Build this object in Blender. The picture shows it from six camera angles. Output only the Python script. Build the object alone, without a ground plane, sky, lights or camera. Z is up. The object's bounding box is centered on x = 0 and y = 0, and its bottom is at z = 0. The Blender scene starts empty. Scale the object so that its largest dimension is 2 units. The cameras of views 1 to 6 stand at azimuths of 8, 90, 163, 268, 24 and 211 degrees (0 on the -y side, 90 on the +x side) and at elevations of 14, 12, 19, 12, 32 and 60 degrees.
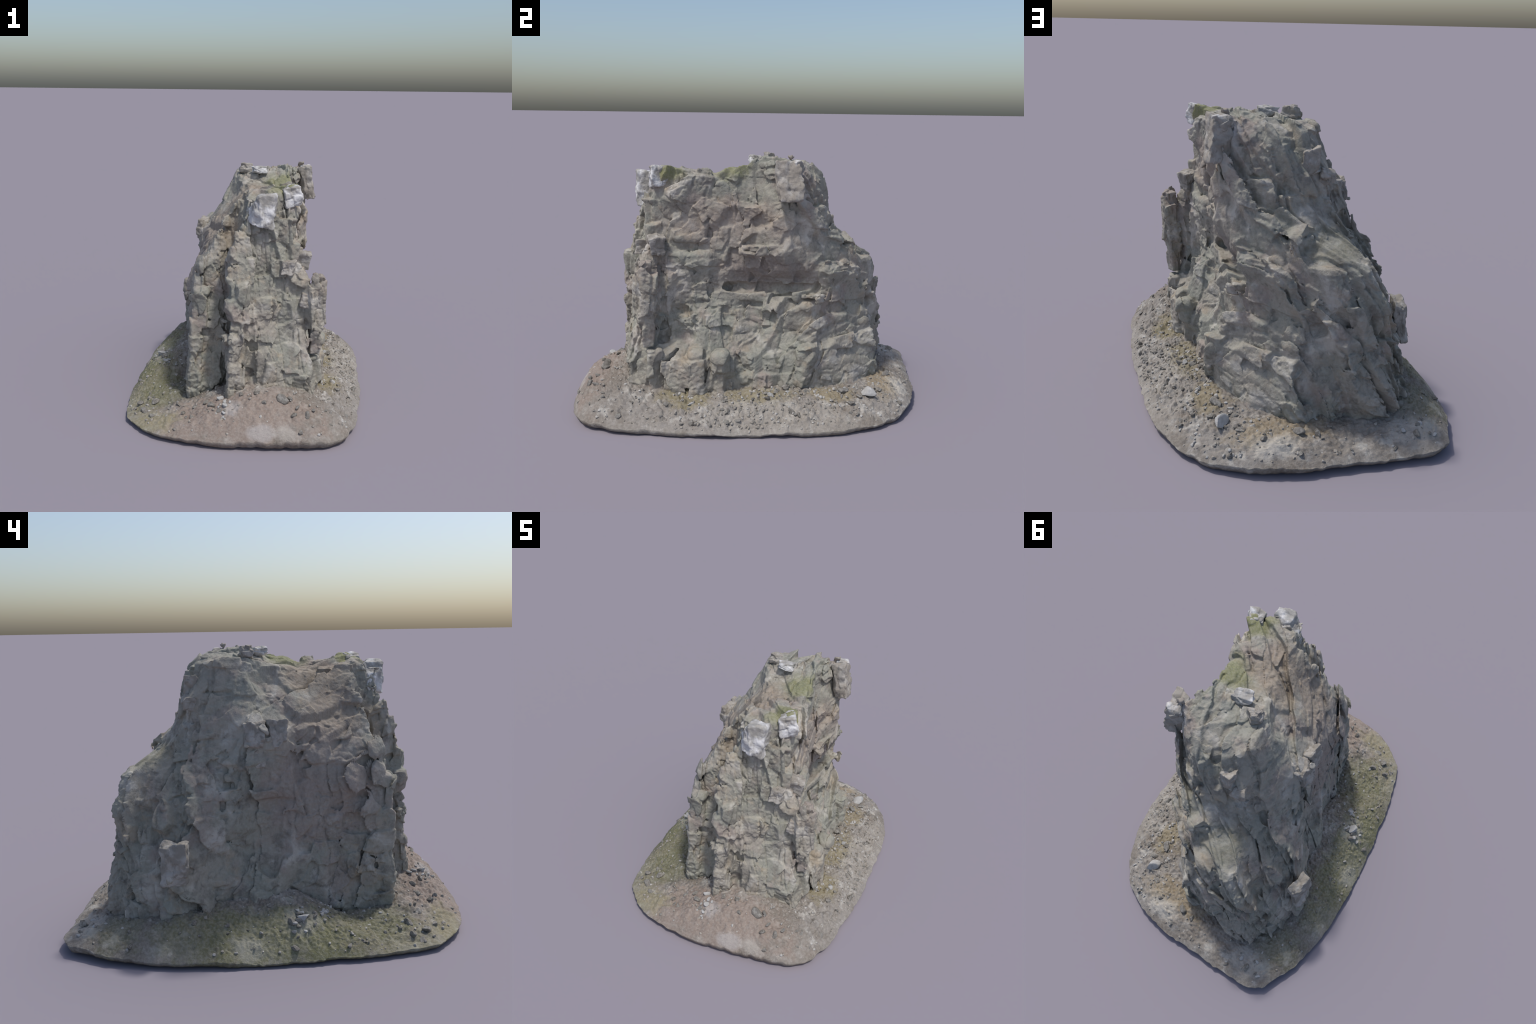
"""A weathered, steeply bedded rock outcrop standing on a low apron of soil and scree.

The cliff is modelled as a signed field: a loft through hand-placed horizontal
sections, cut by joints and hollows, broken into plates and blocks by cellular
rules that follow the dip of the beds, and skinned with a surface-net mesher.
"""
import bpy, math
import numpy as np
from mathutils import Vector, Matrix

RNG = np.random.default_rng(7)

# ----------------------------------------------------------------- noise ----
def _hash(ix, iy, iz, seed):
    h = ix.astype(np.uint32) * np.uint32(374761393)
    h += iy.astype(np.uint32) * np.uint32(668265263)
    h += iz.astype(np.uint32) * np.uint32(873357471)
    h += np.uint32((seed * 974711 + 12345) & 0xffffffff)
    h ^= h >> np.uint32(13)
    h *= np.uint32(1274126177)
    h ^= h >> np.uint32(16)
    return h

def _unit(h, k):
    """k-th random number 0..1 of a lattice point with hash h."""
    g = (h + np.uint32((k * 2654435761 + 97) & 0xffffffff)) * np.uint32(2246822519)
    g ^= g >> np.uint32(15)
    g *= np.uint32(3266489917)
    return (g >> np.uint32(8)).astype(np.float32) * np.float32(1 / 16777216.0)

def noise(p, seed=0):
    """Smooth value noise in -1..1 at points p (n,3)."""
    p = np.asarray(p, np.float32)
    fl = np.floor(p)
    i = fl.astype(np.int32)
    f = p - fl
    f = f * f * f * (f * (f * 6 - 15) + 10)
    out = 0
    for dx in (0, 1):
        wx = f[:, 0] if dx else 1 - f[:, 0]
        for dy in (0, 1):
            wxy = wx * (f[:, 1] if dy else 1 - f[:, 1])
            for dz in (0, 1):
                wz = f[:, 2] if dz else 1 - f[:, 2]
                out = out + wxy * wz * _unit(_hash(i[:, 0] + dx, i[:, 1] + dy, i[:, 2] + dz, seed), 0)
    return out * 2 - 1

def fbm(p, octaves=4, seed=0, gain=0.5):
    out, a, total = 0, 1.0, 0.0
    for k in range(octaves):
        out = out + a * noise(p * (2.03 ** k) + 13.7 * k, seed + k)
        total += a
        a *= gain
    return out / total

def cells(q, seed=0, jitter=0.38, soft=0.10, tilt=0.0):
    """Jittered lattice cells, each a facet with a random height and a random tilt.
    Returns (facet height, roughly -1..1, blended over the borders; F2 - F1)."""
    q = np.asarray(q, np.float32)
    fl = np.floor(q - np.float32(0.5))
    b = fl.astype(np.int32)
    rel = q - fl - np.float32(0.5)
    n = len(q)
    d1 = np.full(n, 9, np.float32); d2 = np.full(n, 9, np.float32)
    v1 = np.zeros(n, np.float32); v2 = np.zeros(n, np.float32)
    for dx in (0, 1):
        for dy in (0, 1):
            for dz in (0, 1):
                h = _hash(b[:, 0] + dx, b[:, 1] + dy, b[:, 2] + dz, seed)
                e = [rel[:, k] - np.float32(o) - (_unit(h, k) - np.float32(.5)) * np.float32(2 * jitter) for k, o in enumerate((dx, dy, dz))]
                big = np.maximum(np.maximum(np.abs(e[0]), np.abs(e[1])), np.abs(e[2]))
                d = np.float32(.6) * big + np.float32(.4) * np.sqrt(e[0] * e[0] + e[1] * e[1] + e[2] * e[2])
                v = _unit(h, 7) * 2 - 1
                if tilt:
                    for k in range(3):
                        v += np.float32(tilt * 2) * (_unit(h, 11 + k) * 2 - 1) * e[k]
                near = d < d1
                mid = (~near) & (d < d2)
                d2 = np.where(near, d1, np.where(mid, d, d2)); v2 = np.where(near, v1, np.where(mid, v, v2))
                d1 = np.where(near, d, d1); v1 = np.where(near, v, v1)
    gap = d2 - d1
    t = np.clip(gap / soft, 0, 1) * 0.5 + 0.5
    return v1 * t + v2 * (1 - t), gap

def smooth(a, b, x):
    t = np.clip((x - a) / (b - a), 0, 1)
    return t * t * (3 - 2 * t)

# --------------------------------------------------- the beds of the rock ----
BED_NORMAL = np.array([0.80, 0.60, -0.04]); BED_NORMAL /= np.linalg.norm(BED_NORMAL)
STRIKE = np.cross([0, 0, 1], BED_NORMAL); STRIKE /= np.linalg.norm(STRIKE)
DIP = np.cross(BED_NORMAL, STRIKE)
BEDS = np.stack([BED_NORMAL, STRIKE, DIP])          # rows: across, along, up the beds

# ------------------------------------------------------------- the sections --
# Horizontal sections of the cliff, each a ring of (x, y), always in this order:
# front left corner, step, front rib, front middle, front right corner, right face
# (five points), back right shoulder, back (two points), back left corner, left face (four points).
SECTIONS = [
    (0.00, [(-.27,-.61),(-.08,-.575),(-.015,-.755),(.20,-.73),(.45,-.66),(.47,-.46),(.46,-.24),(.42,.00),(.38,.20),(.38,.38),
            (.29,.60),(.10,.74),(-.14,.76),(-.38,.80),(-.54,.48),(-.46,.18),(-.38,-.12),(-.31,-.42)]),
    (0.16, [(-.27,-.61),(-.08,-.575),(-.015,-.755),(.20,-.73),(.45,-.66),(.48,-.46),(.46,-.24),(.42,.00),(.38,.18),(.38,.36),
            (.27,.59),(.10,.74),(-.14,.755),(-.37,.80),(-.54,.47),(-.45,.18),(-.37,-.12),(-.31,-.42)]),
    (0.30, [(-.27,-.60),(-.075,-.57),(-.01,-.745),(.20,-.715),(.45,-.65),(.47,-.47),(.46,-.25),(.38,.00),(.36,.18),(.37,.36),
            (.22,.55),(.09,.74),(-.15,.755),(-.34,.79),(-.52,.46),(-.42,.18),(-.35,-.14),(-.30,-.42)]),
    (0.42, [(-.26,-.58),(-.07,-.565),(-.01,-.745),(.20,-.695),(.44,-.60),(.40,-.47),(.40,-.25),(.30,.00),(.31,.18),(.33,.34),
            (.21,.53),(.12,.70),(-.15,.76),(-.32,.77),(-.49,.44),(-.38,.16),(-.34,-.16),(-.29,-.42)]),
    (0.55, [(-.25,-.57),(-.065,-.56),(-.01,-.735),(.20,-.66),(.42,-.57),(.37,-.47),(.34,-.25),(.27,.00),(.30,.18),(.30,.34),
            (.19,.52),(.12,.63),(-.13,.755),(-.29,.75),(-.46,.43),(-.40,.15),(-.34,-.16),(-.29,-.42)]),
    (0.66, [(-.24,-.57),(-.065,-.55),(-.01,-.72),(.20,-.65),(.44,-.59),(.37,-.475),(.30,-.25),(.27,.00),(.27,.18),(.27,.34),
            (.24,.49),(.13,.60),(-.10,.75),(-.29,.74),(-.42,.40),(-.38,.16),(-.31,-.11),(-.30,-.40)]),
    (0.715,[(-.235,-.57),(-.065,-.55),(-.01,-.715),(.20,-.645),(.45,-.58),(.37,-.475),(.30,-.26),(.23,.00),(.22,.16),(.25,.31),
            (.28,.475),(.16,.62),(-.08,.735),(-.27,.72),(-.39,.385),(-.37,.14),(-.31,-.12),(-.30,-.39)]),
    (0.78, [(-.235,-.57),(-.06,-.545),(-.01,-.71),(.20,-.635),(.45,-.565),(.36,-.48),(.30,-.26),(.28,.00),(.29,.15),(.31,.29),
            (.30,.44),(.16,.59),(-.06,.71),(-.24,.70),(-.35,.37),(-.36,.12),(-.30,-.13),(-.29,-.38)]),
    (0.90, [(-.20,-.56),(-.075,-.52),(-.035,-.685),(.20,-.61),(.34,-.55),(.32,-.46),(.28,-.28),(.30,.00),(.325,.14),(.34,.25),
            (.28,.39),(.15,.51),(-.03,.55),(-.18,.51),(-.27,.33),(-.36,.10),(-.29,-.14),(-.25,-.38)]),
    (1.00, [(-.15,-.53),(-.055,-.48),(-.02,-.66),(.20,-.605),(.34,-.54),(.31,-.43),(.29,-.26),(.29,.00),(.315,.12),(.335,.24),
            (.26,.36),(.13,.46),(.00,.47),(-.15,.43),(-.23,.28),(-.34,.08),(-.28,-.13),(-.20,-.36)]),
    (1.15, [(-.08,-.46),(-.015,-.42),(.03,-.605),(.20,-.58),(.33,-.53),(.34,-.42),(.30,-.26),(.285,.00),(.315,.10),(.335,.23),
            (.24,.35),(.13,.44),(.00,.42),(-.13,.37),(-.19,.28),(-.22,.08),(-.15,-.13),(-.06,-.33)]),
    (1.27, [(.02,-.44),(.045,-.42),(.06,-.59),(.20,-.56),(.32,-.51),(.32,-.42),(.28,-.26),(.25,-.02),(.29,.10),(.34,.22),
            (.23,.32),(.12,.40),(.00,.36),(-.10,.32),(-.14,.24),(-.16,.08),(-.02,-.13),(.02,-.34)]),
    (1.43, [(.08,-.46),(.09,-.44),(.12,-.54),(.20,-.54),(.31,-.47),(.29,-.38),(.26,-.22),(.23,-.02),(.27,.10),(.29,.21),
            (.20,.25),(.12,.28),(.02,.27),(-.06,.24),(-.09,.18),(-.10,.05),(.05,-.12),(.06,-.32)]),
]
# height of the summit surface along y
SUMMIT = [(-.70, 1.24), (-.58, 1.27), (-.48, 1.308), (-.40, 1.303), (-.28, 1.30), (-.18, 1.295), (-.12, 1.32), (-.02, 1.335),
          (.02, 1.365), (.10, 1.375), (.20, 1.372), (.28, 1.352), (.34, 1.32), (.45, 1.24)]
# joints opened along the beds: (point on the joint, half width, half length along strike, half length up dip)
JOINTS = [((.42, -.42, .22), .012, .10, .14)]
# swellings (+) and hollows (-) weathered on the faces: (centre, radii, amount)
SWELLS = [((-.35, .00, .52), (.16, .11, .17), -.085), ((.36, .18, .57), (.10, .12, .04), .020)]
# blocks grown into the mass: (centre, half sizes, turn about z, lean about y in degrees, edge rounding)
BLOCKS = [((.445, -.53, .62), (.034, .032, .235), 20, 3, .01), ((.435, -.50, .22), (.040, .050, .16), 12, 0, .02), ((.235, -.335, .70), (.078, .105, .185), 8, 4, .015),
          ((.022, -.685, .46), (.028, .050, .37), 15, 2, .01), ((-.225, -.572, .42), (.040, .046, .34), 10, 4, .02), ((.16, -.34, 1.04), (.13, .08, .09), 15, 0, .04),
          ((.42, -.29, .24), (.055, .065, .15), 10, 0, .05), ((.41, -.16, .22), (.050, .055, .16), 0, 5, .045), ((.355, .30, .25), (.055, .055, .12), 10, 8, .045), ((.02, .51, .845), (.07, .07, .075), 10, 15, .03),
          ((.27, -.33, 1.02), (.045, .10, .085), 5, -8, .03), ((.27, .08, .905), (.055, .14, .028), 3, 0, .012), ((.20, .14, .625), (.08, .26, .022), -4, 0, .01)]
# places where rock is masked by earth or worn smooth: (centre, radii)
SMOOTH = [((-.08, -.22, 1.12), (.22, .20, .22), .65), ((-.36, -.02, .50), (.15, .20, .20), .5), ((.16, .10, .72), (.15, .25, .08), .65), ((.15, -.20, 1.33), (.15, .25, .06), .65),
          ((.38, .00, .55), (.20, .45, .45), .35)]
# spaces weathered out of the faces: (centre, half sizes, turn, lean, rounding)
SPACES = [((.44, -.452, .64), (.10, .026, .25), 8, 0, .02), ((.40, -.38, .555), (.08, .055, .05), 0, 20, .03), ((.42, -.13, .77), (.15, .08, .095), 0, -8, .04), ((.36, .12, .70), (.15, .27, .032), 0, -14, .03),
          ((.44, -.03, .25), (.075, .045, .14), 0, 0, .04), ((.43, .14, .22), (.07, .06, .09), 0, 0, .04), ((.38, .00, .53), (.10, .16, .055), 0, 0, .04), ((.39, -.14, .82), (.12, .075, .09), 0, 0, .03),
          ((.43, -.36, .46), (.07, .06, .06), 0, 0, .04), ((.108, -.745, .50), (.024, .080, .33), 6, 2, .02), ((-.135, -.66, .50), (.030, .082, .38), 8, 3, .02), ((-.050, -.70, .50), (.018, .10, .32), 8, 3, .015),
          ((.04, .765, .57), (.06, .11, .10), 0, 28, .04), ((.47, -.235, .22), (.05, .008, .15), 0, 0, .005)]

def block_distance(p, c, h, turn, lean, r):
    m = np.array(Matrix.Rotation(math.radians(turn), 3, "Z") @ Matrix.Rotation(math.radians(lean), 3, "Y"), np.float32)
    e = np.abs((p - np.array(c, np.float32)) @ m) - np.array(h, np.float32) + np.float32(r)
    return np.linalg.norm(np.maximum(e, 0), axis=1) + np.minimum(e.max(1), 0) - np.float32(r)

def ring_at(z):
    zs = np.array([s[0] for s in SECTIONS]); pts = np.array([s[1] for s in SECTIONS])
    k = int(np.clip(np.searchsorted(zs, z) - 1, 0, len(zs) - 2))
    t = float(np.clip((z - zs[k]) / (zs[k + 1] - zs[k]), 0, 1))
    return pts[k] * (1 - t) + pts[k + 1] * t

def ring_distance(P, ring):
    a, b = ring, np.roll(ring, -1, 0)
    e = b - a
    w = P[:, None] - a[None]
    t = np.clip((w * e).sum(-1) / (e * e).sum(-1), 0, 1)
    d = np.sqrt(((w - e * t[..., None]) ** 2).sum(-1).min(1))
    up = (a[None, :, 1] <= P[:, None, 1]) != (b[None, :, 1] <= P[:, None, 1])
    xi = a[:, 0] + (P[:, 1:2] - a[:, 1]) / np.where(e[:, 1] == 0, 1e-9, e[:, 1]) * e[:, 0]
    inside = (up & (xi > P[:, :1])).sum(1) % 2 == 1
    return np.where(inside, -d, d)

STEP = 0.0044
LO, HI = np.array([-.72, -.86, 0.002]), np.array([.62, .92, 1.50])
COARSE = 4

def cliff_field():
    n = (np.ceil((HI - LO) / STEP / COARSE).astype(int)) * COARSE + 1
    nc = (n - 1) // COARSE + 1
    xs, ys, zs = [LO[k] + STEP * COARSE * np.arange(nc[k]) for k in range(3)]
    X, Y = np.meshgrid(xs, ys, indexing="ij")
    P = np.stack([X.ravel(), Y.ravel()], 1)
    F = np.stack([ring_distance(P, ring_at(z)).reshape(nc[0], nc[1]) for z in zs], 2)
    sy, sz = np.array(SUMMIT).T
    top = np.interp(ys, sy, sz)[None, :, None] + 0.16 * np.clip(xs[:, None, None] - 0.14, -.3, .2)
    F = np.maximum(F, (zs[None, None] - top)).astype(np.float32)

    def refine(A, axis):
        A = np.moveaxis(A, axis, 0)
        m = (A.shape[0] - 1) * COARSE + 1
        out = np.empty((m,) + A.shape[1:], np.float32)
        for k in range(COARSE):
            t = k / COARSE
            if k == 0: out[::COARSE] = A
            else: out[k::COARSE] = A[:-1] * (1 - t) + A[1:] * t
        return np.moveaxis(out, 0, axis)
    for ax in range(3): F = refine(F, ax)
    band = np.abs(F) < 0.10
    idx = np.argwhere(band)
    f = F[band]
    out = np.empty_like(f)
    for s in range(0, len(idx), 400000):
        p = (LO + STEP * idx[s:s + 400000]).astype(np.float32)
        out[s:s + 400000] = rock_detail(p, f[s:s + 400000])
    F[band] = out
    return F

def rock_detail(p, f):
    f = f + 0.008 + 0.014 * fbm(p * 5.5, 3, 3)
    warp = np.stack([noise(p * 6, 21), noise(p * 6, 22), noise(p * 6, 23)], 1) * 0.022
    # the beds lean over towards the back of the fin
    lean = 0.32 * smooth(-.05, .45, p[:, 1])
    bent = p + warp
    bent[:, 0] -= lean * (p[:, 2] - .6)
    q = bent @ BEDS.T.astype(np.float32)
    # long plates
    v, g = cells(q / np.array([.085, .42, .50], np.float32), 31, soft=.05, tilt=.4)
    f = f + 0.019 * v + 0.010 * (1 - smooth(0, .06, g))
    # at the back the beds stand out one behind the other like leaning boards
    saw = q[:, 0] / .105 + .35 * noise(p * 3, 33)
    saw = saw - np.floor(saw)
    edge = smooth(.86, 1., saw)
    f = f + 0.034 * smooth(.10, .38, p[:, 1]) * smooth(.15, -.25, p[:, 0] - .25 - .4 * (p[:, 2] - .6)) * ((.5 - saw) * (1 - edge) + .5 * edge)
    bumpy = p + warp * .6
    for block in BLOCKS:
        f = np.minimum(f, block_distance(bumpy, *block))
    for space in SPACES:
        f = np.maximum(f, -block_distance(bumpy, *space))
    for c, r, k in SWELLS:
        f = f - k * np.exp(-(((p - np.array(c, np.float32)) / np.array(r, np.float32)) ** 2).sum(1))
    worn = 0
    for c, r, k in SMOOTH:
        worn = np.maximum(worn, k * np.exp(-(((p - np.array(c, np.float32)) / np.array(r, np.float32)) ** 2).sum(1)))
    fresh = 1 - worn
    # blocks in the plates
    v, g = cells((q + 3.1) / np.array([.080, .15, .115], np.float32), 41, soft=.045, tilt=.7)
    f = f + (0.0155 * v + 0.004 * (1 - smooth(0, .06, g))) * fresh
    # chips
    v, g = cells((q + warp * .5 + 7.7) / np.array([.036, .060, .042], np.float32), 51, soft=.10, tilt=.9)
    rough = np.clip(0.55 + 0.9 * noise(p * 5 + 9, 45), .12, 1.2) * fresh
    f = f + (0.0055 * v + 0.002 * (1 - smooth(0, .12, g))) * rough
    v, g = cells((q - warp * .5 + 1.7) / np.array([.014, .024, .016], np.float32), 57, soft=.3, tilt=1.0)
    rough = np.clip(0.35 + 1.1 * noise(p * 8 + 2, 46), .0, 1.2)
    f = f + 0.0022 * v * rough
    for c, w, a, b in JOINTS:
        e = ((p + warp * .7) - np.array(c, np.float32)) @ BEDS.T.astype(np.float32)
        d = np.maximum(np.abs(e[:, 0]) - w * (1 - 0.7 * (e[:, 2] / b) ** 2), np.maximum(np.abs(e[:, 1]) - a, np.abs(e[:, 2]) - b))
        f = np.maximum(f, -d)
    return f + 0.0030 * fbm(p * 60, 2, 61)

def surface_net(F, lo, step):
    """Naive surface nets: one vertex per cell the surface crosses, one quad per crossed grid edge."""
    S = F < 0
    nx, ny, nz = F.shape
    c = np.zeros((nx - 1, ny - 1, nz - 1), np.uint8)
    for dx in (0, 1):
        for dy in (0, 1):
            for dz in (0, 1):
                c += S[dx:nx - 1 + dx, dy:ny - 1 + dy, dz:nz - 1 + dz]
    active = np.argwhere((c > 0) & (c < 8))
    ids = np.full(c.shape, -1, np.int32)
    ids[tuple(active.T)] = np.arange(len(active))
    acc = np.zeros((len(active), 3), np.float32); cnt = np.zeros(len(active), np.float32)
    corner = lambda o: F[active[:, 0] + o[0], active[:, 1] + o[1], active[:, 2] + o[2]]
    for ax in range(3):
        for u in (0, 1):
            for w in (0, 1):
                o = [0, 0, 0]; o[(ax + 1) % 3] = u; o[(ax + 2) % 3] = w
                e = list(o); e[ax] = 1
                a, b = corner(o), corner(e)
                m = (a < 0) != (b < 0)
                t = np.where(m, a / np.where(m, a - b, 1), 0)
                pos = np.tile(np.array(o, np.float32), (len(active), 1)); pos[:, ax] = t
                acc[m] += pos[m]; cnt[m] += 1
    verts = lo + step * (active + acc / cnt[:, None])
    quads = []
    for ax in range(3):
        u, w = (ax + 1) % 3, (ax + 2) % 3
        sl = [slice(None)] * 3; sl[ax] = slice(0, -1); A = S[tuple(sl)]
        sl[ax] = slice(1, None); B = S[tuple(sl)]
        e = np.argwhere(A != B)
        ok = (e[:, u] > 0) & (e[:, w] > 0) & (e[:, u] < F.shape[u] - 1) & (e[:, w] < F.shape[w] - 1)
        e = e[ok]
        flip = ~A[tuple(e.T)]
        def cell(du, dw):
            k = e.copy(); k[:, u] -= du; k[:, w] -= dw
            return ids[tuple(k.T)]
        q = np.stack([cell(1, 1), cell(0, 1), cell(0, 0), cell(1, 0)], 1)
        q[flip] = q[flip][:, ::-1]
        quads.append(q)
    q = np.vstack(quads)
    return verts, q[(q >= 0).all(1)]

def keep_largest(verts, quads):
    """Drop loose crumbs: keep the connected piece with most vertices."""
    lab = np.arange(len(verts))
    e = np.vstack([quads[:, [0, 1]], quads[:, [1, 2]], quads[:, [2, 3]], quads[:, [3, 0]]])
    while True:
        m = np.minimum(lab[e[:, 0]], lab[e[:, 1]])
        new = lab.copy()
        np.minimum.at(new, e[:, 0], m); np.minimum.at(new, e[:, 1], m)
        new = new[new]; new = new[new]
        if (new == lab).all(): break
        lab = new
    u, n = np.unique(lab, return_counts=True)
    keep = lab == u[n.argmax()]
    re = np.cumsum(keep) - 1
    q = quads[keep[quads].all(1)]
    return verts[keep], re[q]

def make_mesh(name, verts, faces):
    me = bpy.data.meshes.new(name)
    verts = np.asarray(verts, np.float32); faces = np.asarray(faces, np.int32)
    k = faces.shape[1]
    me.vertices.add(len(verts)); me.vertices.foreach_set("co", verts.ravel())
    me.loops.add(faces.size); me.loops.foreach_set("vertex_index", faces.ravel())
    me.polygons.add(len(faces))
    me.polygons.foreach_set("loop_start", np.arange(len(faces), dtype=np.int32) * k)
    me.update(calc_edges=True); me.validate()
    me.polygons.foreach_set("use_smooth", np.ones(len(me.polygons), bool))
    return me

def add(name, me, parent, mat=None):
    ob = bpy.data.objects.new(name, me)
    bpy.context.scene.collection.objects.link(ob)
    ob.parent = parent
    if mat is not None and not me.materials: me.materials.append(mat)
    return ob

# ---------------------------------------------------------------- the soil ---
RIM = [(.53,-.927),(.27,-.972),(.08,-.995),(-.18,-.988),(-.39,-.935),(-.525,-.85),(-.60,-.765),(-.645,-.56),(-.68,-.30),(-.705,-.10),
       (-.712,.10),(-.71,.32),(-.685,.57),(-.655,.69),(-.60,.84),(-.54,.95),(-.44,.99),(-.30,.98),(-.10,.97),(.08,.955),(.24,.93),
       (.42,.865),(.50,.81),(.60,.67),(.66,.52),(.69,.35),(.70,.12),(.709,-.05),(.713,-.30),(.697,-.50),(.683,-.70),(.64,-.838)]
# height of the soil at the foot of the cliff and how abruptly it falls at the rim, by direction in degrees (0 = +x, 90 = +y)
FOOT = [(0,.145,2.6),(35,.135,3.0),(60,.135,3.6),(75,.13,4.0),(90,.125,4.0),(115,.115,4.0),(130,.165,3.4),(140,.205,3.0),(158,.21,2.4),(172,.215,1.9),(188,.235,2.1),(200,.22,2.4),(212,.17,2.4),
        (225,.09,2.6),(240,.095,3.4),(255,.135,4.0),(264,.175,4.6),(275,.23,5.4),(288,.25,6.0),(300,.22,5.0),(315,.15,3.0),(330,.138,2.8),(345,.14,2.8)]
_rim = np.array(RIM); _ra = np.arctan2(_rim[:, 1], _rim[:, 0]); _o = np.argsort(_ra)
_foot = np.radians([f[0] for f in FOOT])

def rim_radius(a):
    return np.interp(a, _ra[_o], np.hypot(*_rim[_o].T), period=2 * math.pi)

def soil_height(x, y, rough=True):
    a = np.arctan2(y, x); r = np.hypot(x, y)
    d = np.clip(r / rim_radius(a), 0, 1)
    foot = np.interp(a, _foot, [f[1] for f in FOOT], period=2 * math.pi)
    drop = np.interp(a, _foot, [f[2] for f in FOOT], period=2 * math.pi)
    p = np.stack([x, y, np.zeros_like(x)], 1).astype(np.float32)
    rim = np.interp(a, np.radians([0, 50, 75, 110, 140, 180, 225, 250, 280, 305, 330]), [.02, .025, .04, .042, .032, .022, .03, .045, .05, .045, .022], period=2 * math.pi) + 0.010 * noise(p * 4, 70)
    s = np.clip((d - .45) / .55, 0, 1)
    h = rim + (foot - rim) * (1 - s ** drop) * 1.0
    if rough:
        edge = np.clip((1 - d) * 14, .15, 1)
        h = h + edge * (0.013 * fbm(p * 7, 3, 71) + 0.012 * fbm(p * 26, 4, 74, .6))
        right = smooth(.25, .5, x + .1 * noise(p * 5, 79))
        v, g = cells(p / .034 + .5, 77, soft=.3, tilt=.5)
        h = h + edge * (.35 + .65 * right) * 0.014 * np.clip(v, -.2, 1) * smooth(0, .35, g)
        v, g = cells(p / .015 + .5, 78, soft=.4)
        h = h + edge * 0.0065 * v * smooth(0, .4, g)
    return h

def build_soil(root, mat):
    na, nr = 900, 190
    a = np.linspace(-math.pi, math.pi, na, endpoint=False)
    R = rim_radius(a)
    R = R * (1 + 0.006 * noise(np.stack([np.cos(a) * 9, np.sin(a) * 9, a * 0], 1), 66) + 0.004 * noise(np.stack([np.cos(a) * 40, np.sin(a) * 40, a * 0], 1), 67))
    frac = 0.30 + 0.70 * np.linspace(0, 1, nr) ** 0.9
    x = (frac[:, None] * R * np.cos(a)).ravel(); y = (frac[:, None] * R * np.sin(a)).ravel()
    z = soil_height(x, y)
    top = np.stack([x, y, z], 1)
    # a lip that tucks under the rim, then the hidden underside
    last = top[-na:]
    k1 = last * [.984, .984, 1]; k1[:, 2] = np.maximum(last[:, 2] * .30 + .007 * noise(last * 6, 68), .001)
    k2 = last * [.93, .93, 1]; k2[:, 2] = np.maximum(k1[:, 2], .004)
    k3 = last * [.50, .50, 1]; k3[:, 2] = 0.0
    k4 = top[:na].copy(); k4[:, 2] = 0.0
    V = np.vstack([top, k1, k2, k3, k4])
    rows = len(V) // na
    i = np.arange(na); j = (i + 1) % na
    F = np.vstack([np.stack([k * na + i, (k + 1) * na + i, (k + 1) * na + j, k * na + j], 1) for k in range(rows - 1)]
                  + [np.stack([(rows - 1) * na + i, i, j, (rows - 1) * na + j], 1)])
    V[:, 2] -= V[:, 2].min()
    return add("soil", make_mesh("soil", V, F), root, mat)

# ------------------------------------------------------ loose stones, blocks -
def stone_mesh(name, seed, flat=0.7, cuts=9, roughness=.03, detail=3):
    """A broken stone: an icosphere pressed against random planes."""
    import bmesh
    r = np.random.default_rng(seed)
    bm = bmesh.new(); bmesh.ops.create_icosphere(bm, subdivisions=detail, radius=1.0)
    me = bpy.data.meshes.new(name); bm.to_mesh(me); bm.free()
    v = np.empty(len(me.vertices) * 3, np.float32); me.vertices.foreach_get("co", v); v = v.reshape(-1, 3)
    for _ in range(cuts):
        n = r.normal(size=3); n /= np.linalg.norm(n)
        d = r.uniform(.35, .68)
        k = v @ n - d
        v -= np.where(k > 0, k, 0)[:, None] * n * .97
    v *= np.array([1, r.uniform(.65, .95), flat * r.uniform(.8, 1.1)])
    v += (v / (np.linalg.norm(v, axis=1, keepdims=True) + 1e-6)) * (roughness * fbm(v * 3 + seed, 3, seed))[:, None]
    v /= np.abs(v).max()
    me.vertices.foreach_set("co", v.ravel().astype(np.float32)); me.update()
    me.polygons.foreach_set("use_smooth", np.ones(len(me.polygons), bool))
    return me

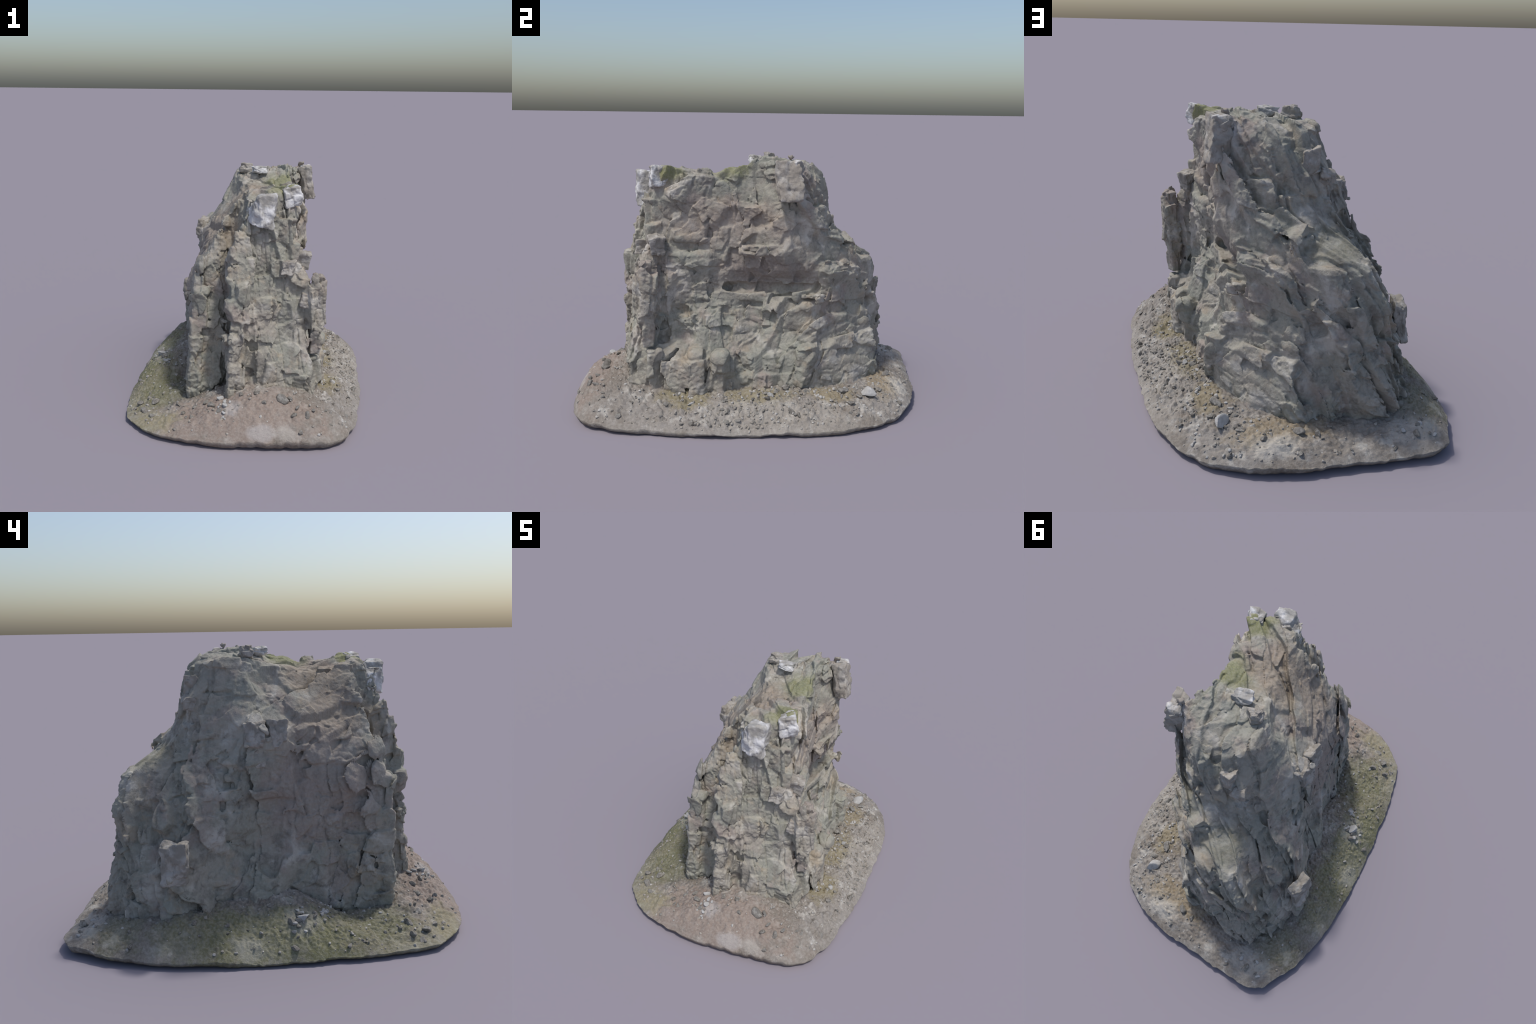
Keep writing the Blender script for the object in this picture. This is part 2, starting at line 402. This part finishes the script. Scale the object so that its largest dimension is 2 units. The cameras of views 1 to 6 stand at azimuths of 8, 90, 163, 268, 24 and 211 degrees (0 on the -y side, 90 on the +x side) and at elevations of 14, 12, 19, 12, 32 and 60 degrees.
def block_mesh(name, seed, size, round_=.12, roughness=.012):
    """A joint-bounded block: a subdivided box with worn, uneven faces."""
    import bmesh
    r = np.random.default_rng(seed)
    bm = bmesh.new(); bmesh.ops.create_cube(bm, size=2.0)
    bmesh.ops.subdivide_edges(bm, edges=bm.edges[:], cuts=23, use_grid_fill=True)
    me = bpy.data.meshes.new(name); bm.to_mesh(me); bm.free()
    v = np.empty(len(me.vertices) * 3, np.float32); me.vertices.foreach_get("co", v); v = v.reshape(-1, 3)
    inner = np.clip(v, -1 + round_, 1 - round_); d = v - inner
    v = inner + d / np.maximum(np.linalg.norm(d, axis=1, keepdims=True), 1e-6) * round_ * (np.linalg.norm(d, axis=1, keepdims=True) > 1e-6)
    for _ in range(6):
        n = r.normal(size=3); n /= np.linalg.norm(n)
        k = v @ n - r.uniform(.95, 1.3)
        v -= np.where(k > 0, k, 0)[:, None] * n * .95
    v = v * (1 + np.array([.16, .12, .10]) * r.normal(size=3) * v[:, [1, 2, 0]])
    s = np.array(size)
    w = v * s
    q = w / .05 + seed
    c, g = cells(w / np.array([.05, .05, .035]) + seed, seed, soft=.15)
    nrm = v / np.linalg.norm(v, axis=1, keepdims=True)
    w = w + nrm * (roughness * (fbm(q, 3, seed) + .5 * c) - .004 * (1 - smooth(0, .12, g)))[:, None]
    me.vertices.foreach_set("co", w.ravel().astype(np.float32)); me.update()
    me.polygons.foreach_set("use_smooth", np.ones(len(me.polygons), bool))
    return me

# ------------------------------------------------------------- materials -----
class Nodes:
    def __init__(self, name):
        self.m = bpy.data.materials.new(name); self.m.use_nodes = True
        self.t = self.m.node_tree; self.b = self.t.nodes["Principled BSDF"]
        self.co = self.t.nodes.new("ShaderNodeTexCoord").outputs["Object"]
    def new(self, kind, **inputs):
        n = self.t.nodes.new(kind)
        for k, v in inputs.items():
            key = k.replace("_", " ")
            if hasattr(v, "default_value") or isinstance(v, bpy.types.NodeSocket): self.t.links.new(v, n.inputs[key])
            else: n.inputs[key].default_value = v
        return n
    def noise(self, scale, detail=4, rough=.55, at=None, distortion=0.0):
        return self.new("ShaderNodeTexNoise", Vector=at or self.co, Scale=scale, Detail=detail, Roughness=rough, Distortion=distortion).outputs["Fac"]
    def math(self, op, a, b=0.0, c=None, clamp=False):
        n = self.t.nodes.new("ShaderNodeMath"); n.operation = op; n.use_clamp = clamp
        for k, v in enumerate((a, b) if c is None else (a, b, c)):
            if isinstance(v, bpy.types.NodeSocket): self.t.links.new(v, n.inputs[k])
            else: n.inputs[k].default_value = v
        return n.outputs[0]
    def ramp(self, fac, lo, hi, a=0.0, b=1.0):
        n = self.t.nodes.new("ShaderNodeMapRange"); n.interpolation_type = "SMOOTHSTEP"
        for k, v in zip(("Value", "From Min", "From Max", "To Min", "To Max"), (fac, lo, hi, a, b)):
            if isinstance(v, bpy.types.NodeSocket): self.t.links.new(v, n.inputs[k])
            else: n.inputs[k].default_value = v
        return n.outputs[0]
    def mix(self, fac, a, b, blend="MIX"):
        n = self.t.nodes.new("ShaderNodeMix"); n.data_type = "RGBA"; n.blend_type = blend
        for k, v in zip((0, 6, 7), (fac, a, b)):
            if isinstance(v, bpy.types.NodeSocket): self.t.links.new(v, n.inputs[k])
            else: n.inputs[k].default_value = v if k == 0 else (*v, 1)
        return n.outputs[2]
    def vec(self, op, a, b):
        n = self.t.nodes.new("ShaderNodeVectorMath"); n.operation = op
        for k, v in enumerate((a, b)):
            if isinstance(v, bpy.types.NodeSocket): self.t.links.new(v, n.inputs[k])
            else: n.inputs[k].default_value = v
        return n.outputs["Value"] if op == "LENGTH" else n.outputs[0]
    def patch(self, centre, radii, ragged):
        """0..1 mask: an ellipsoidal patch with a ragged edge."""
        d = self.vec("DIVIDE", self.vec("SUBTRACT", self.co, centre), radii)
        r = self.vec("LENGTH", d, (0, 0, 0))
        return self.ramp(self.math("ADD", r, ragged), 1.25, .55)
    def patches(self, col, items, ragged):
        for centre, radii, colour, strength in items:
            col = self.mix(self.math("MULTIPLY", self.patch(centre, radii, ragged), strength), col, colour)
        return col
    def finish(self, col, bump, distance, rough=.9):
        self.t.links.new(col, self.b.inputs["Base Color"])
        self.b.inputs["Roughness"].default_value = rough
        self.b.inputs["Specular IOR Level"].default_value = .15
        n = self.new("ShaderNodeBump", Height=bump, Strength=.7, Distance=distance)
        self.t.links.new(n.outputs[0], self.b.inputs["Normal"])
        return self.m

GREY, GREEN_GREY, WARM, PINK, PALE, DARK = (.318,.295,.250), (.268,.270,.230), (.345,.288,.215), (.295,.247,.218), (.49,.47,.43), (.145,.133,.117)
WHITE, MOSS, DARK_MOSS, EARTH = (.56,.57,.58), (.195,.20,.088), (.125,.13,.07), (.225,.190,.158)

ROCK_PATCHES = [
    ((.26,-.45,1.31), (.12,.09,.07), MOSS, .85), ((.18,-.12,1.33), (.14,.13,.08), MOSS, .75), ((-.12,.58,.88), (.18,.12,.08), (.20,.20,.12), .35),
    ((.03,-.25,1.22), (.18,.20,.16), (.27,.225,.175), .85), ((-.14,-.30,1.02), (.18,.20,.16), (.265,.22,.175), .85), ((-.02,-.52,.98), (.12,.10,.14), (.27,.225,.17), .7),
    ((.41,-.56,.71), (.06,.06,.06), WHITE, .55), ((.30,-.57,.90), (.06,.05,.04), WHITE, .4), ((.05,.03,1.39), (.07,.07,.04), WHITE, .6),
    ((.30,.26,1.33), (.07,.06,.06), WHITE, .7), ((.30,.27,1.22), (.07,.06,.09), PALE, .6), ((.12,-.60,.55), (.20,.10,.18), GREEN_GREY, .4),
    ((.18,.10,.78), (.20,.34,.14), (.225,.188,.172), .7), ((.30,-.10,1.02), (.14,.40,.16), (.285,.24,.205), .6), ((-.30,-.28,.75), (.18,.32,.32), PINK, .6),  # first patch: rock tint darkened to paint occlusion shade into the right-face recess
    ((-.30,.05,.98), (.12,.16,.14), PALE, .3), ((-.54,.45,.42), (.05,.06,.09), PALE, .4), ((-.02,-.60,.84), (.08,.06,.08), PALE, .5),
]
SOIL_PATCHES = [
    ((-.58,-.45,.1), (.20,.40,.3), (.165,.16,.085), .6), ((-.62,.0,.1), (.16,.40,.3), (.16,.16,.08), .75), ((-.62,.35,.1), (.12,.25,.3), (.165,.16,.09), .6),
    ((-.42,-.52,.15), (.16,.22,.3), DARK_MOSS, .6), ((-.50,.70,.05), (.16,.16,.2), DARK_MOSS, .5),
    ((.50,-.32,.1), (.10,.16,.2), (.21,.18,.10), .8), ((.47,.05,.1), (.08,.20,.2), (.22,.19,.11), .75), ((.42,.45,.1), (.08,.14,.2), (.24,.20,.12), .7),
    ((.18,.76,.1), (.22,.09,.2), (.27,.215,.135), .7), ((.0,-.86,.15), (.55,.18,.3), (.245,.195,.165), .85), ((-.42,-.85,.1), (.16,.10,.2), (.25,.24,.13), .5),
    ((.20,-.97,.11), (.08,.05,.05), WHITE, .3), ((.32,-.95,.10), (.07,.05,.05), PALE, .4), ((.02,-.86,.16), (.06,.05,.06), WHITE, .3),
    ((-.56,-.14,.15), (.07,.09,.1), PALE, .35), ((-.66,.12,.06), (.05,.08,.1), PALE, .3), ((-.40,.86,.05), (.14,.08,.1), PALE, .5),
    ((.20,.84,.06), (.12,.06,.1), PALE, .6), ((.62,.20,.05), (.12,.40,.2), PALE, .25),
]

def rock_material():
    n = Nodes("weathered_rock")
    ragged = n.math("MULTIPLY", n.math("SUBTRACT", n.noise(9, 5, .65), .5), 1.3)
    big, mid, fine = n.noise(3.2, 4), n.noise(11, 5, .6, distortion=.4), n.noise(70, 4, .6)
    col = n.mix(n.ramp(big, .38, .62), GREEN_GREY, GREY)
    col = n.mix(n.ramp(n.noise(5.3, 3), .50, .66, 0, .8), col, PINK)
    col = n.mix(n.ramp(n.noise(7.9, 4, .6), .54, .70, 0, .8), col, WARM)
    col = n.mix(n.ramp(n.noise(6.5, 4, .6, distortion=.6), .52, .70, 0, .75), col, PALE)
    col = n.mix(n.ramp(mid, .50, .32, 0, .65), col, DARK)
    col = n.mix(n.ramp(n.noise(26, 4, .6, distortion=.3), .46, .30, 0, .5), col, DARK)
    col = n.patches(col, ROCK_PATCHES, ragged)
    col = n.mix(n.ramp(fine, .35, .65, .0, .35), col, n.mix(.5, col, PALE))
    return n.finish(col, n.math("ADD", n.noise(60, 6, .7), n.math("MULTIPLY", n.noise(180, 3), .4)), .006)

def soil_material():
    n = Nodes("stony_soil")
    ragged = n.math("MULTIPLY", n.math("SUBTRACT", n.noise(13, 6, .7), .5), 2.0)
    col = n.mix(n.ramp(n.noise(4, 4), .38, .62), (.175,.152,.128), (.245,.226,.205))
    col = n.mix(n.ramp(n.noise(16, 4, .6), .52, .70, 0, .6), col, PALE)
    col = n.mix(n.ramp(n.noise(13, 5, .6), .48, .28, 0, .5), col, (.17,.15,.12))
    col = n.patches(col, SOIL_PATCHES, ragged)
    col = n.mix(n.ramp(n.noise(75, 4), .35, .68, 0, .4), col, n.mix(.5, col, PALE))
    return n.finish(col, n.math("ADD", n.noise(55, 6, .7), n.math("MULTIPLY", n.noise(160, 3), .4)), .007)

def stone_material(name, light, dark, blotch=PALE, spread=2.0, grime=.5):
    n = Nodes(name)
    info = n.t.nodes.new("ShaderNodeObjectInfo").outputs["Random"]
    col = n.mix(n.ramp(info, 0, 1), dark, light)
    col = n.mix(n.ramp(n.noise(spread, 4, distortion=.4), .42, .62), col, blotch)
    col = n.mix(n.ramp(n.noise(spread * 3, 4),   .48, .30, 0, grime), col, DARK)
    return n.finish(col, n.noise(spread * 6, 5, .65), .3 / spread / 4)

# ---------------------------------------------------------------- assembly ---
root = bpy.data.objects.new("rock_outcrop", None)
bpy.context.scene.collection.objects.link(root)
root["label"] = "tall weathered grey rock outcrop with steep beds on stony mossy soil"
root["category"] = "rock formation"

rock_mat, soil_mat = rock_material(), soil_material()
grey_stone = stone_material("grey_stone", (.37,.35,.32), (.26,.24,.212))
white_stone = stone_material("white_stone", (.80,.80,.79), (.62,.615,.60), (.74,.735,.72), grime=.1)

V, Q = keep_largest(*surface_net(cliff_field(), LO, STEP))
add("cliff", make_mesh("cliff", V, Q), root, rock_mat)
build_soil(root, soil_mat)

# joint-bounded blocks that stand out from the faces: centre, half sizes, turn, lean, pale?
PROUD = [((.145,-.575,1.21), (.070,.058,.088), 14, 4, True), ((.285,-.485,1.28), (.044,.048,.054), 20, -8, True), ((.32,.20,1.265), (.048,.066,.105), 20, -8, False),
         ((-.06,.355,1.175), (.036,.04,.068), -15, -6, False), ((-.125,.375,1.12), (.03,.035,.034), 10, 0, False), ((-.31,.065,.985), (.035,.052,.062), 0, 12, False),
         ((-.30,-.045,.985), (.03,.048,.068), -10, 10, False), ((-.30,.055,.885), (.03,.036,.060), 5, 5, False), ((-.505,.445,.42), (.032,.062,.100), -12, 6, False),
         ((.395,-.55,.71), (.045,.045,.050), 15, 10, False), ((.285,-.575,.905), (.042,.045,.036), 10, 0, False), ((.345,-.495,.925), (.045,.042,.05), 15, 8, False), ((.05,.02,1.362), (.05,.035,.022), 10, 0, True),
         ((.30,.245,1.345), (.035,.03,.028), 30, 10, True), ((-.06,.09,1.362), (.035,.03,.03), 30, 0, False)]
pale_rock = stone_material("pale_rock", (.34,.33,.31), (.32,.30,.27), (.66,.66,.665), 9.0, .25)
plain_rock = stone_material("plain_rock", (.33,.30,.26), (.27,.25,.22), (.40,.38,.35), 14.0)
for k, (c, h, turn, lean, pale) in enumerate(PROUD):
    ob = add("block", block_mesh("block", 100 + k, h), root, pale_rock if pale else plain_rock)
    ob.matrix_world = Matrix.Translation(c) @ Matrix.Rotation(math.radians(turn), 4, "Z") @ Matrix.Rotation(math.radians(lean), 4, "Y")

# scree: stones lying on the soil
kinds = [stone_mesh("stone", 200 + k, flat=(.55, .75, .9)[k % 3], cuts=7 + k % 5) for k in range(10)]
for me in kinds: me.materials.append(grey_stone)
foot_ring = ring_at(.14)
def lay(x, y, size, me, sink=.35, mat=None, name="stone"):
    z = float(soil_height(np.array([x]), np.array([y]))[0])
    ob = bpy.data.objects.new(name, me)
    bpy.context.scene.collection.objects.link(ob); ob.parent = root
    ob.location = (x, y, z + size * (.55 - sink)); ob.scale = (size, size, size)
    ob.rotation_euler = (RNG.normal(0, .35), RNG.normal(0, .35), RNG.uniform(0, 6.28))
    if mat: ob.material_slots[0].link = "OBJECT"; ob.material_slots[0].material = mat
    return ob
for x, y, size, white in [(.41,.648,.050,1), (.44,.60,.026,0), (.40,.52,.034,0), (.29,-.80,.036,0), (.33,-.79,.018,0), (.37,-.83,.018,0), (.36,-.88,.018,0), (.40,-.93,.02,0),
                          (.43,-.86,.022,0), (.46,-.82,.022,0), (.19,-.84,.018,0), (-.10,-.81,.022,0), (-.02,-.84,.024,1), (-.05,-.86,.018,0), (-.06,-.76,.022,1), (-.14,-.76,.018,0),
                          (-.20,-.77,.018,0), (-.26,-.82,.018,0), (-.20,-.86,.018,0), (-.56,-.14,.035,1), (-.54,-.20,.024,0), (-.58,-.10,.026,1), (-.50,-.24,.022,1), (-.46,-.66,.03,0),
                          (-.50,-.74,.03,0), (-.55,-.66,.02,0), (-.40,.90,.026,0), (.10,.80,.028,0), (.02,.82,.022,0), (.34,.72,.026,0), (.37,.26,.028,0), (.40,.20,.024,0), (.48,.12,.02,1), (.55,-.30,.02,1)]:
    lay(x, y, size, kinds[int(RNG.integers(10))], .0 if size > .045 else .3, white_stone if white else None)
for x0, y0, spread, n in [(-.56,-.14,.035,12), (-.50,-.24,.02,4), (-.02,-.83,.03,7), (.42,.50,.06,8), (.40,.22,.05,8), (-.43,.87,.03,5)]:
    for _ in range(n):
        lay(x0 + RNG.normal(0, spread), y0 + RNG.normal(0, spread), .008 + .010 * RNG.uniform(), kinds[int(RNG.integers(10))], .35, white_stone if RNG.uniform() < .6 else None)
count = 0
while count < 200:
    a = RNG.uniform(0, 2 * math.pi); r = rim_radius(np.array([a]))[0] * math.sqrt(RNG.uniform(.2, .93))
    x, y = r * math.cos(a), r * math.sin(a)
    if ring_distance(np.array([[x, y]]), foot_ring)[0] < .015: continue
    side = math.degrees(a) % 360
    keep = 1.0 if side < 75 or side > 300 else .55 if 205 < side < 250 else .3
    if RNG.uniform() > keep: continue
    lay(x, y, .008 + .016 * RNG.uniform() ** 2.5, kinds[int(RNG.integers(10))], RNG.uniform(.35, .6))
    count += 1

# gravel too small to pick apart: one joined part of pressed stones
def build_gravel(count):
    base = [stone_mesh("gravel", 300 + k, flat=.7, cuts=7, roughness=0.0, detail=2) for k in range(4)]
    shapes = []
    for me in base:
        v = np.empty(len(me.vertices) * 3, np.float32); me.vertices.foreach_get("co", v)
        f = np.empty(len(me.loops), np.int32); me.loops.foreach_get("vertex_index", f)
        shapes.append((v.reshape(-1, 3)[:], f.reshape(-1, 3)))
        bpy.data.meshes.remove(me)
    V, F, n, made = [], [], 0, 0
    while made < count:
        a = RNG.uniform(0, 2 * math.pi); r = float(rim_radius(np.array([a]))[0]) * math.sqrt(RNG.uniform(.2, .96))
        x, y = r * math.cos(a), r * math.sin(a)
        side = math.degrees(a) % 360
        keep = 1.0 if side < 75 or side > 300 else .45 if 205 < side < 300 else .2
        if RNG.uniform() > keep or ring_distance(np.array([[x, y]]), foot_ring)[0] < .01: continue
        v, f = shapes[made % 4]
        size = .004 + .008 * RNG.uniform() ** 2
        t = RNG.uniform(0, 2 * math.pi); c, s_ = math.cos(t), math.sin(t)
        w = v @ np.array([[c, s_, 0], [-s_, c, 0], [0, 0, 1]], np.float32) * size
        V.append(w + [x, y, float(soil_height(np.array([x]), np.array([y]))[0]) + size * RNG.uniform(-.15, .25)])
        F.append(f + n); n += len(v); made += 1
    ob = add("gravel", make_mesh("gravel", np.vstack(V), np.vstack(F)), root, stone_material("gravel_stone", (.34,.32,.29), (.30,.275,.24), (.42,.41,.39), 16.0))
    ob["kind"] = "stuff"
build_gravel(800)
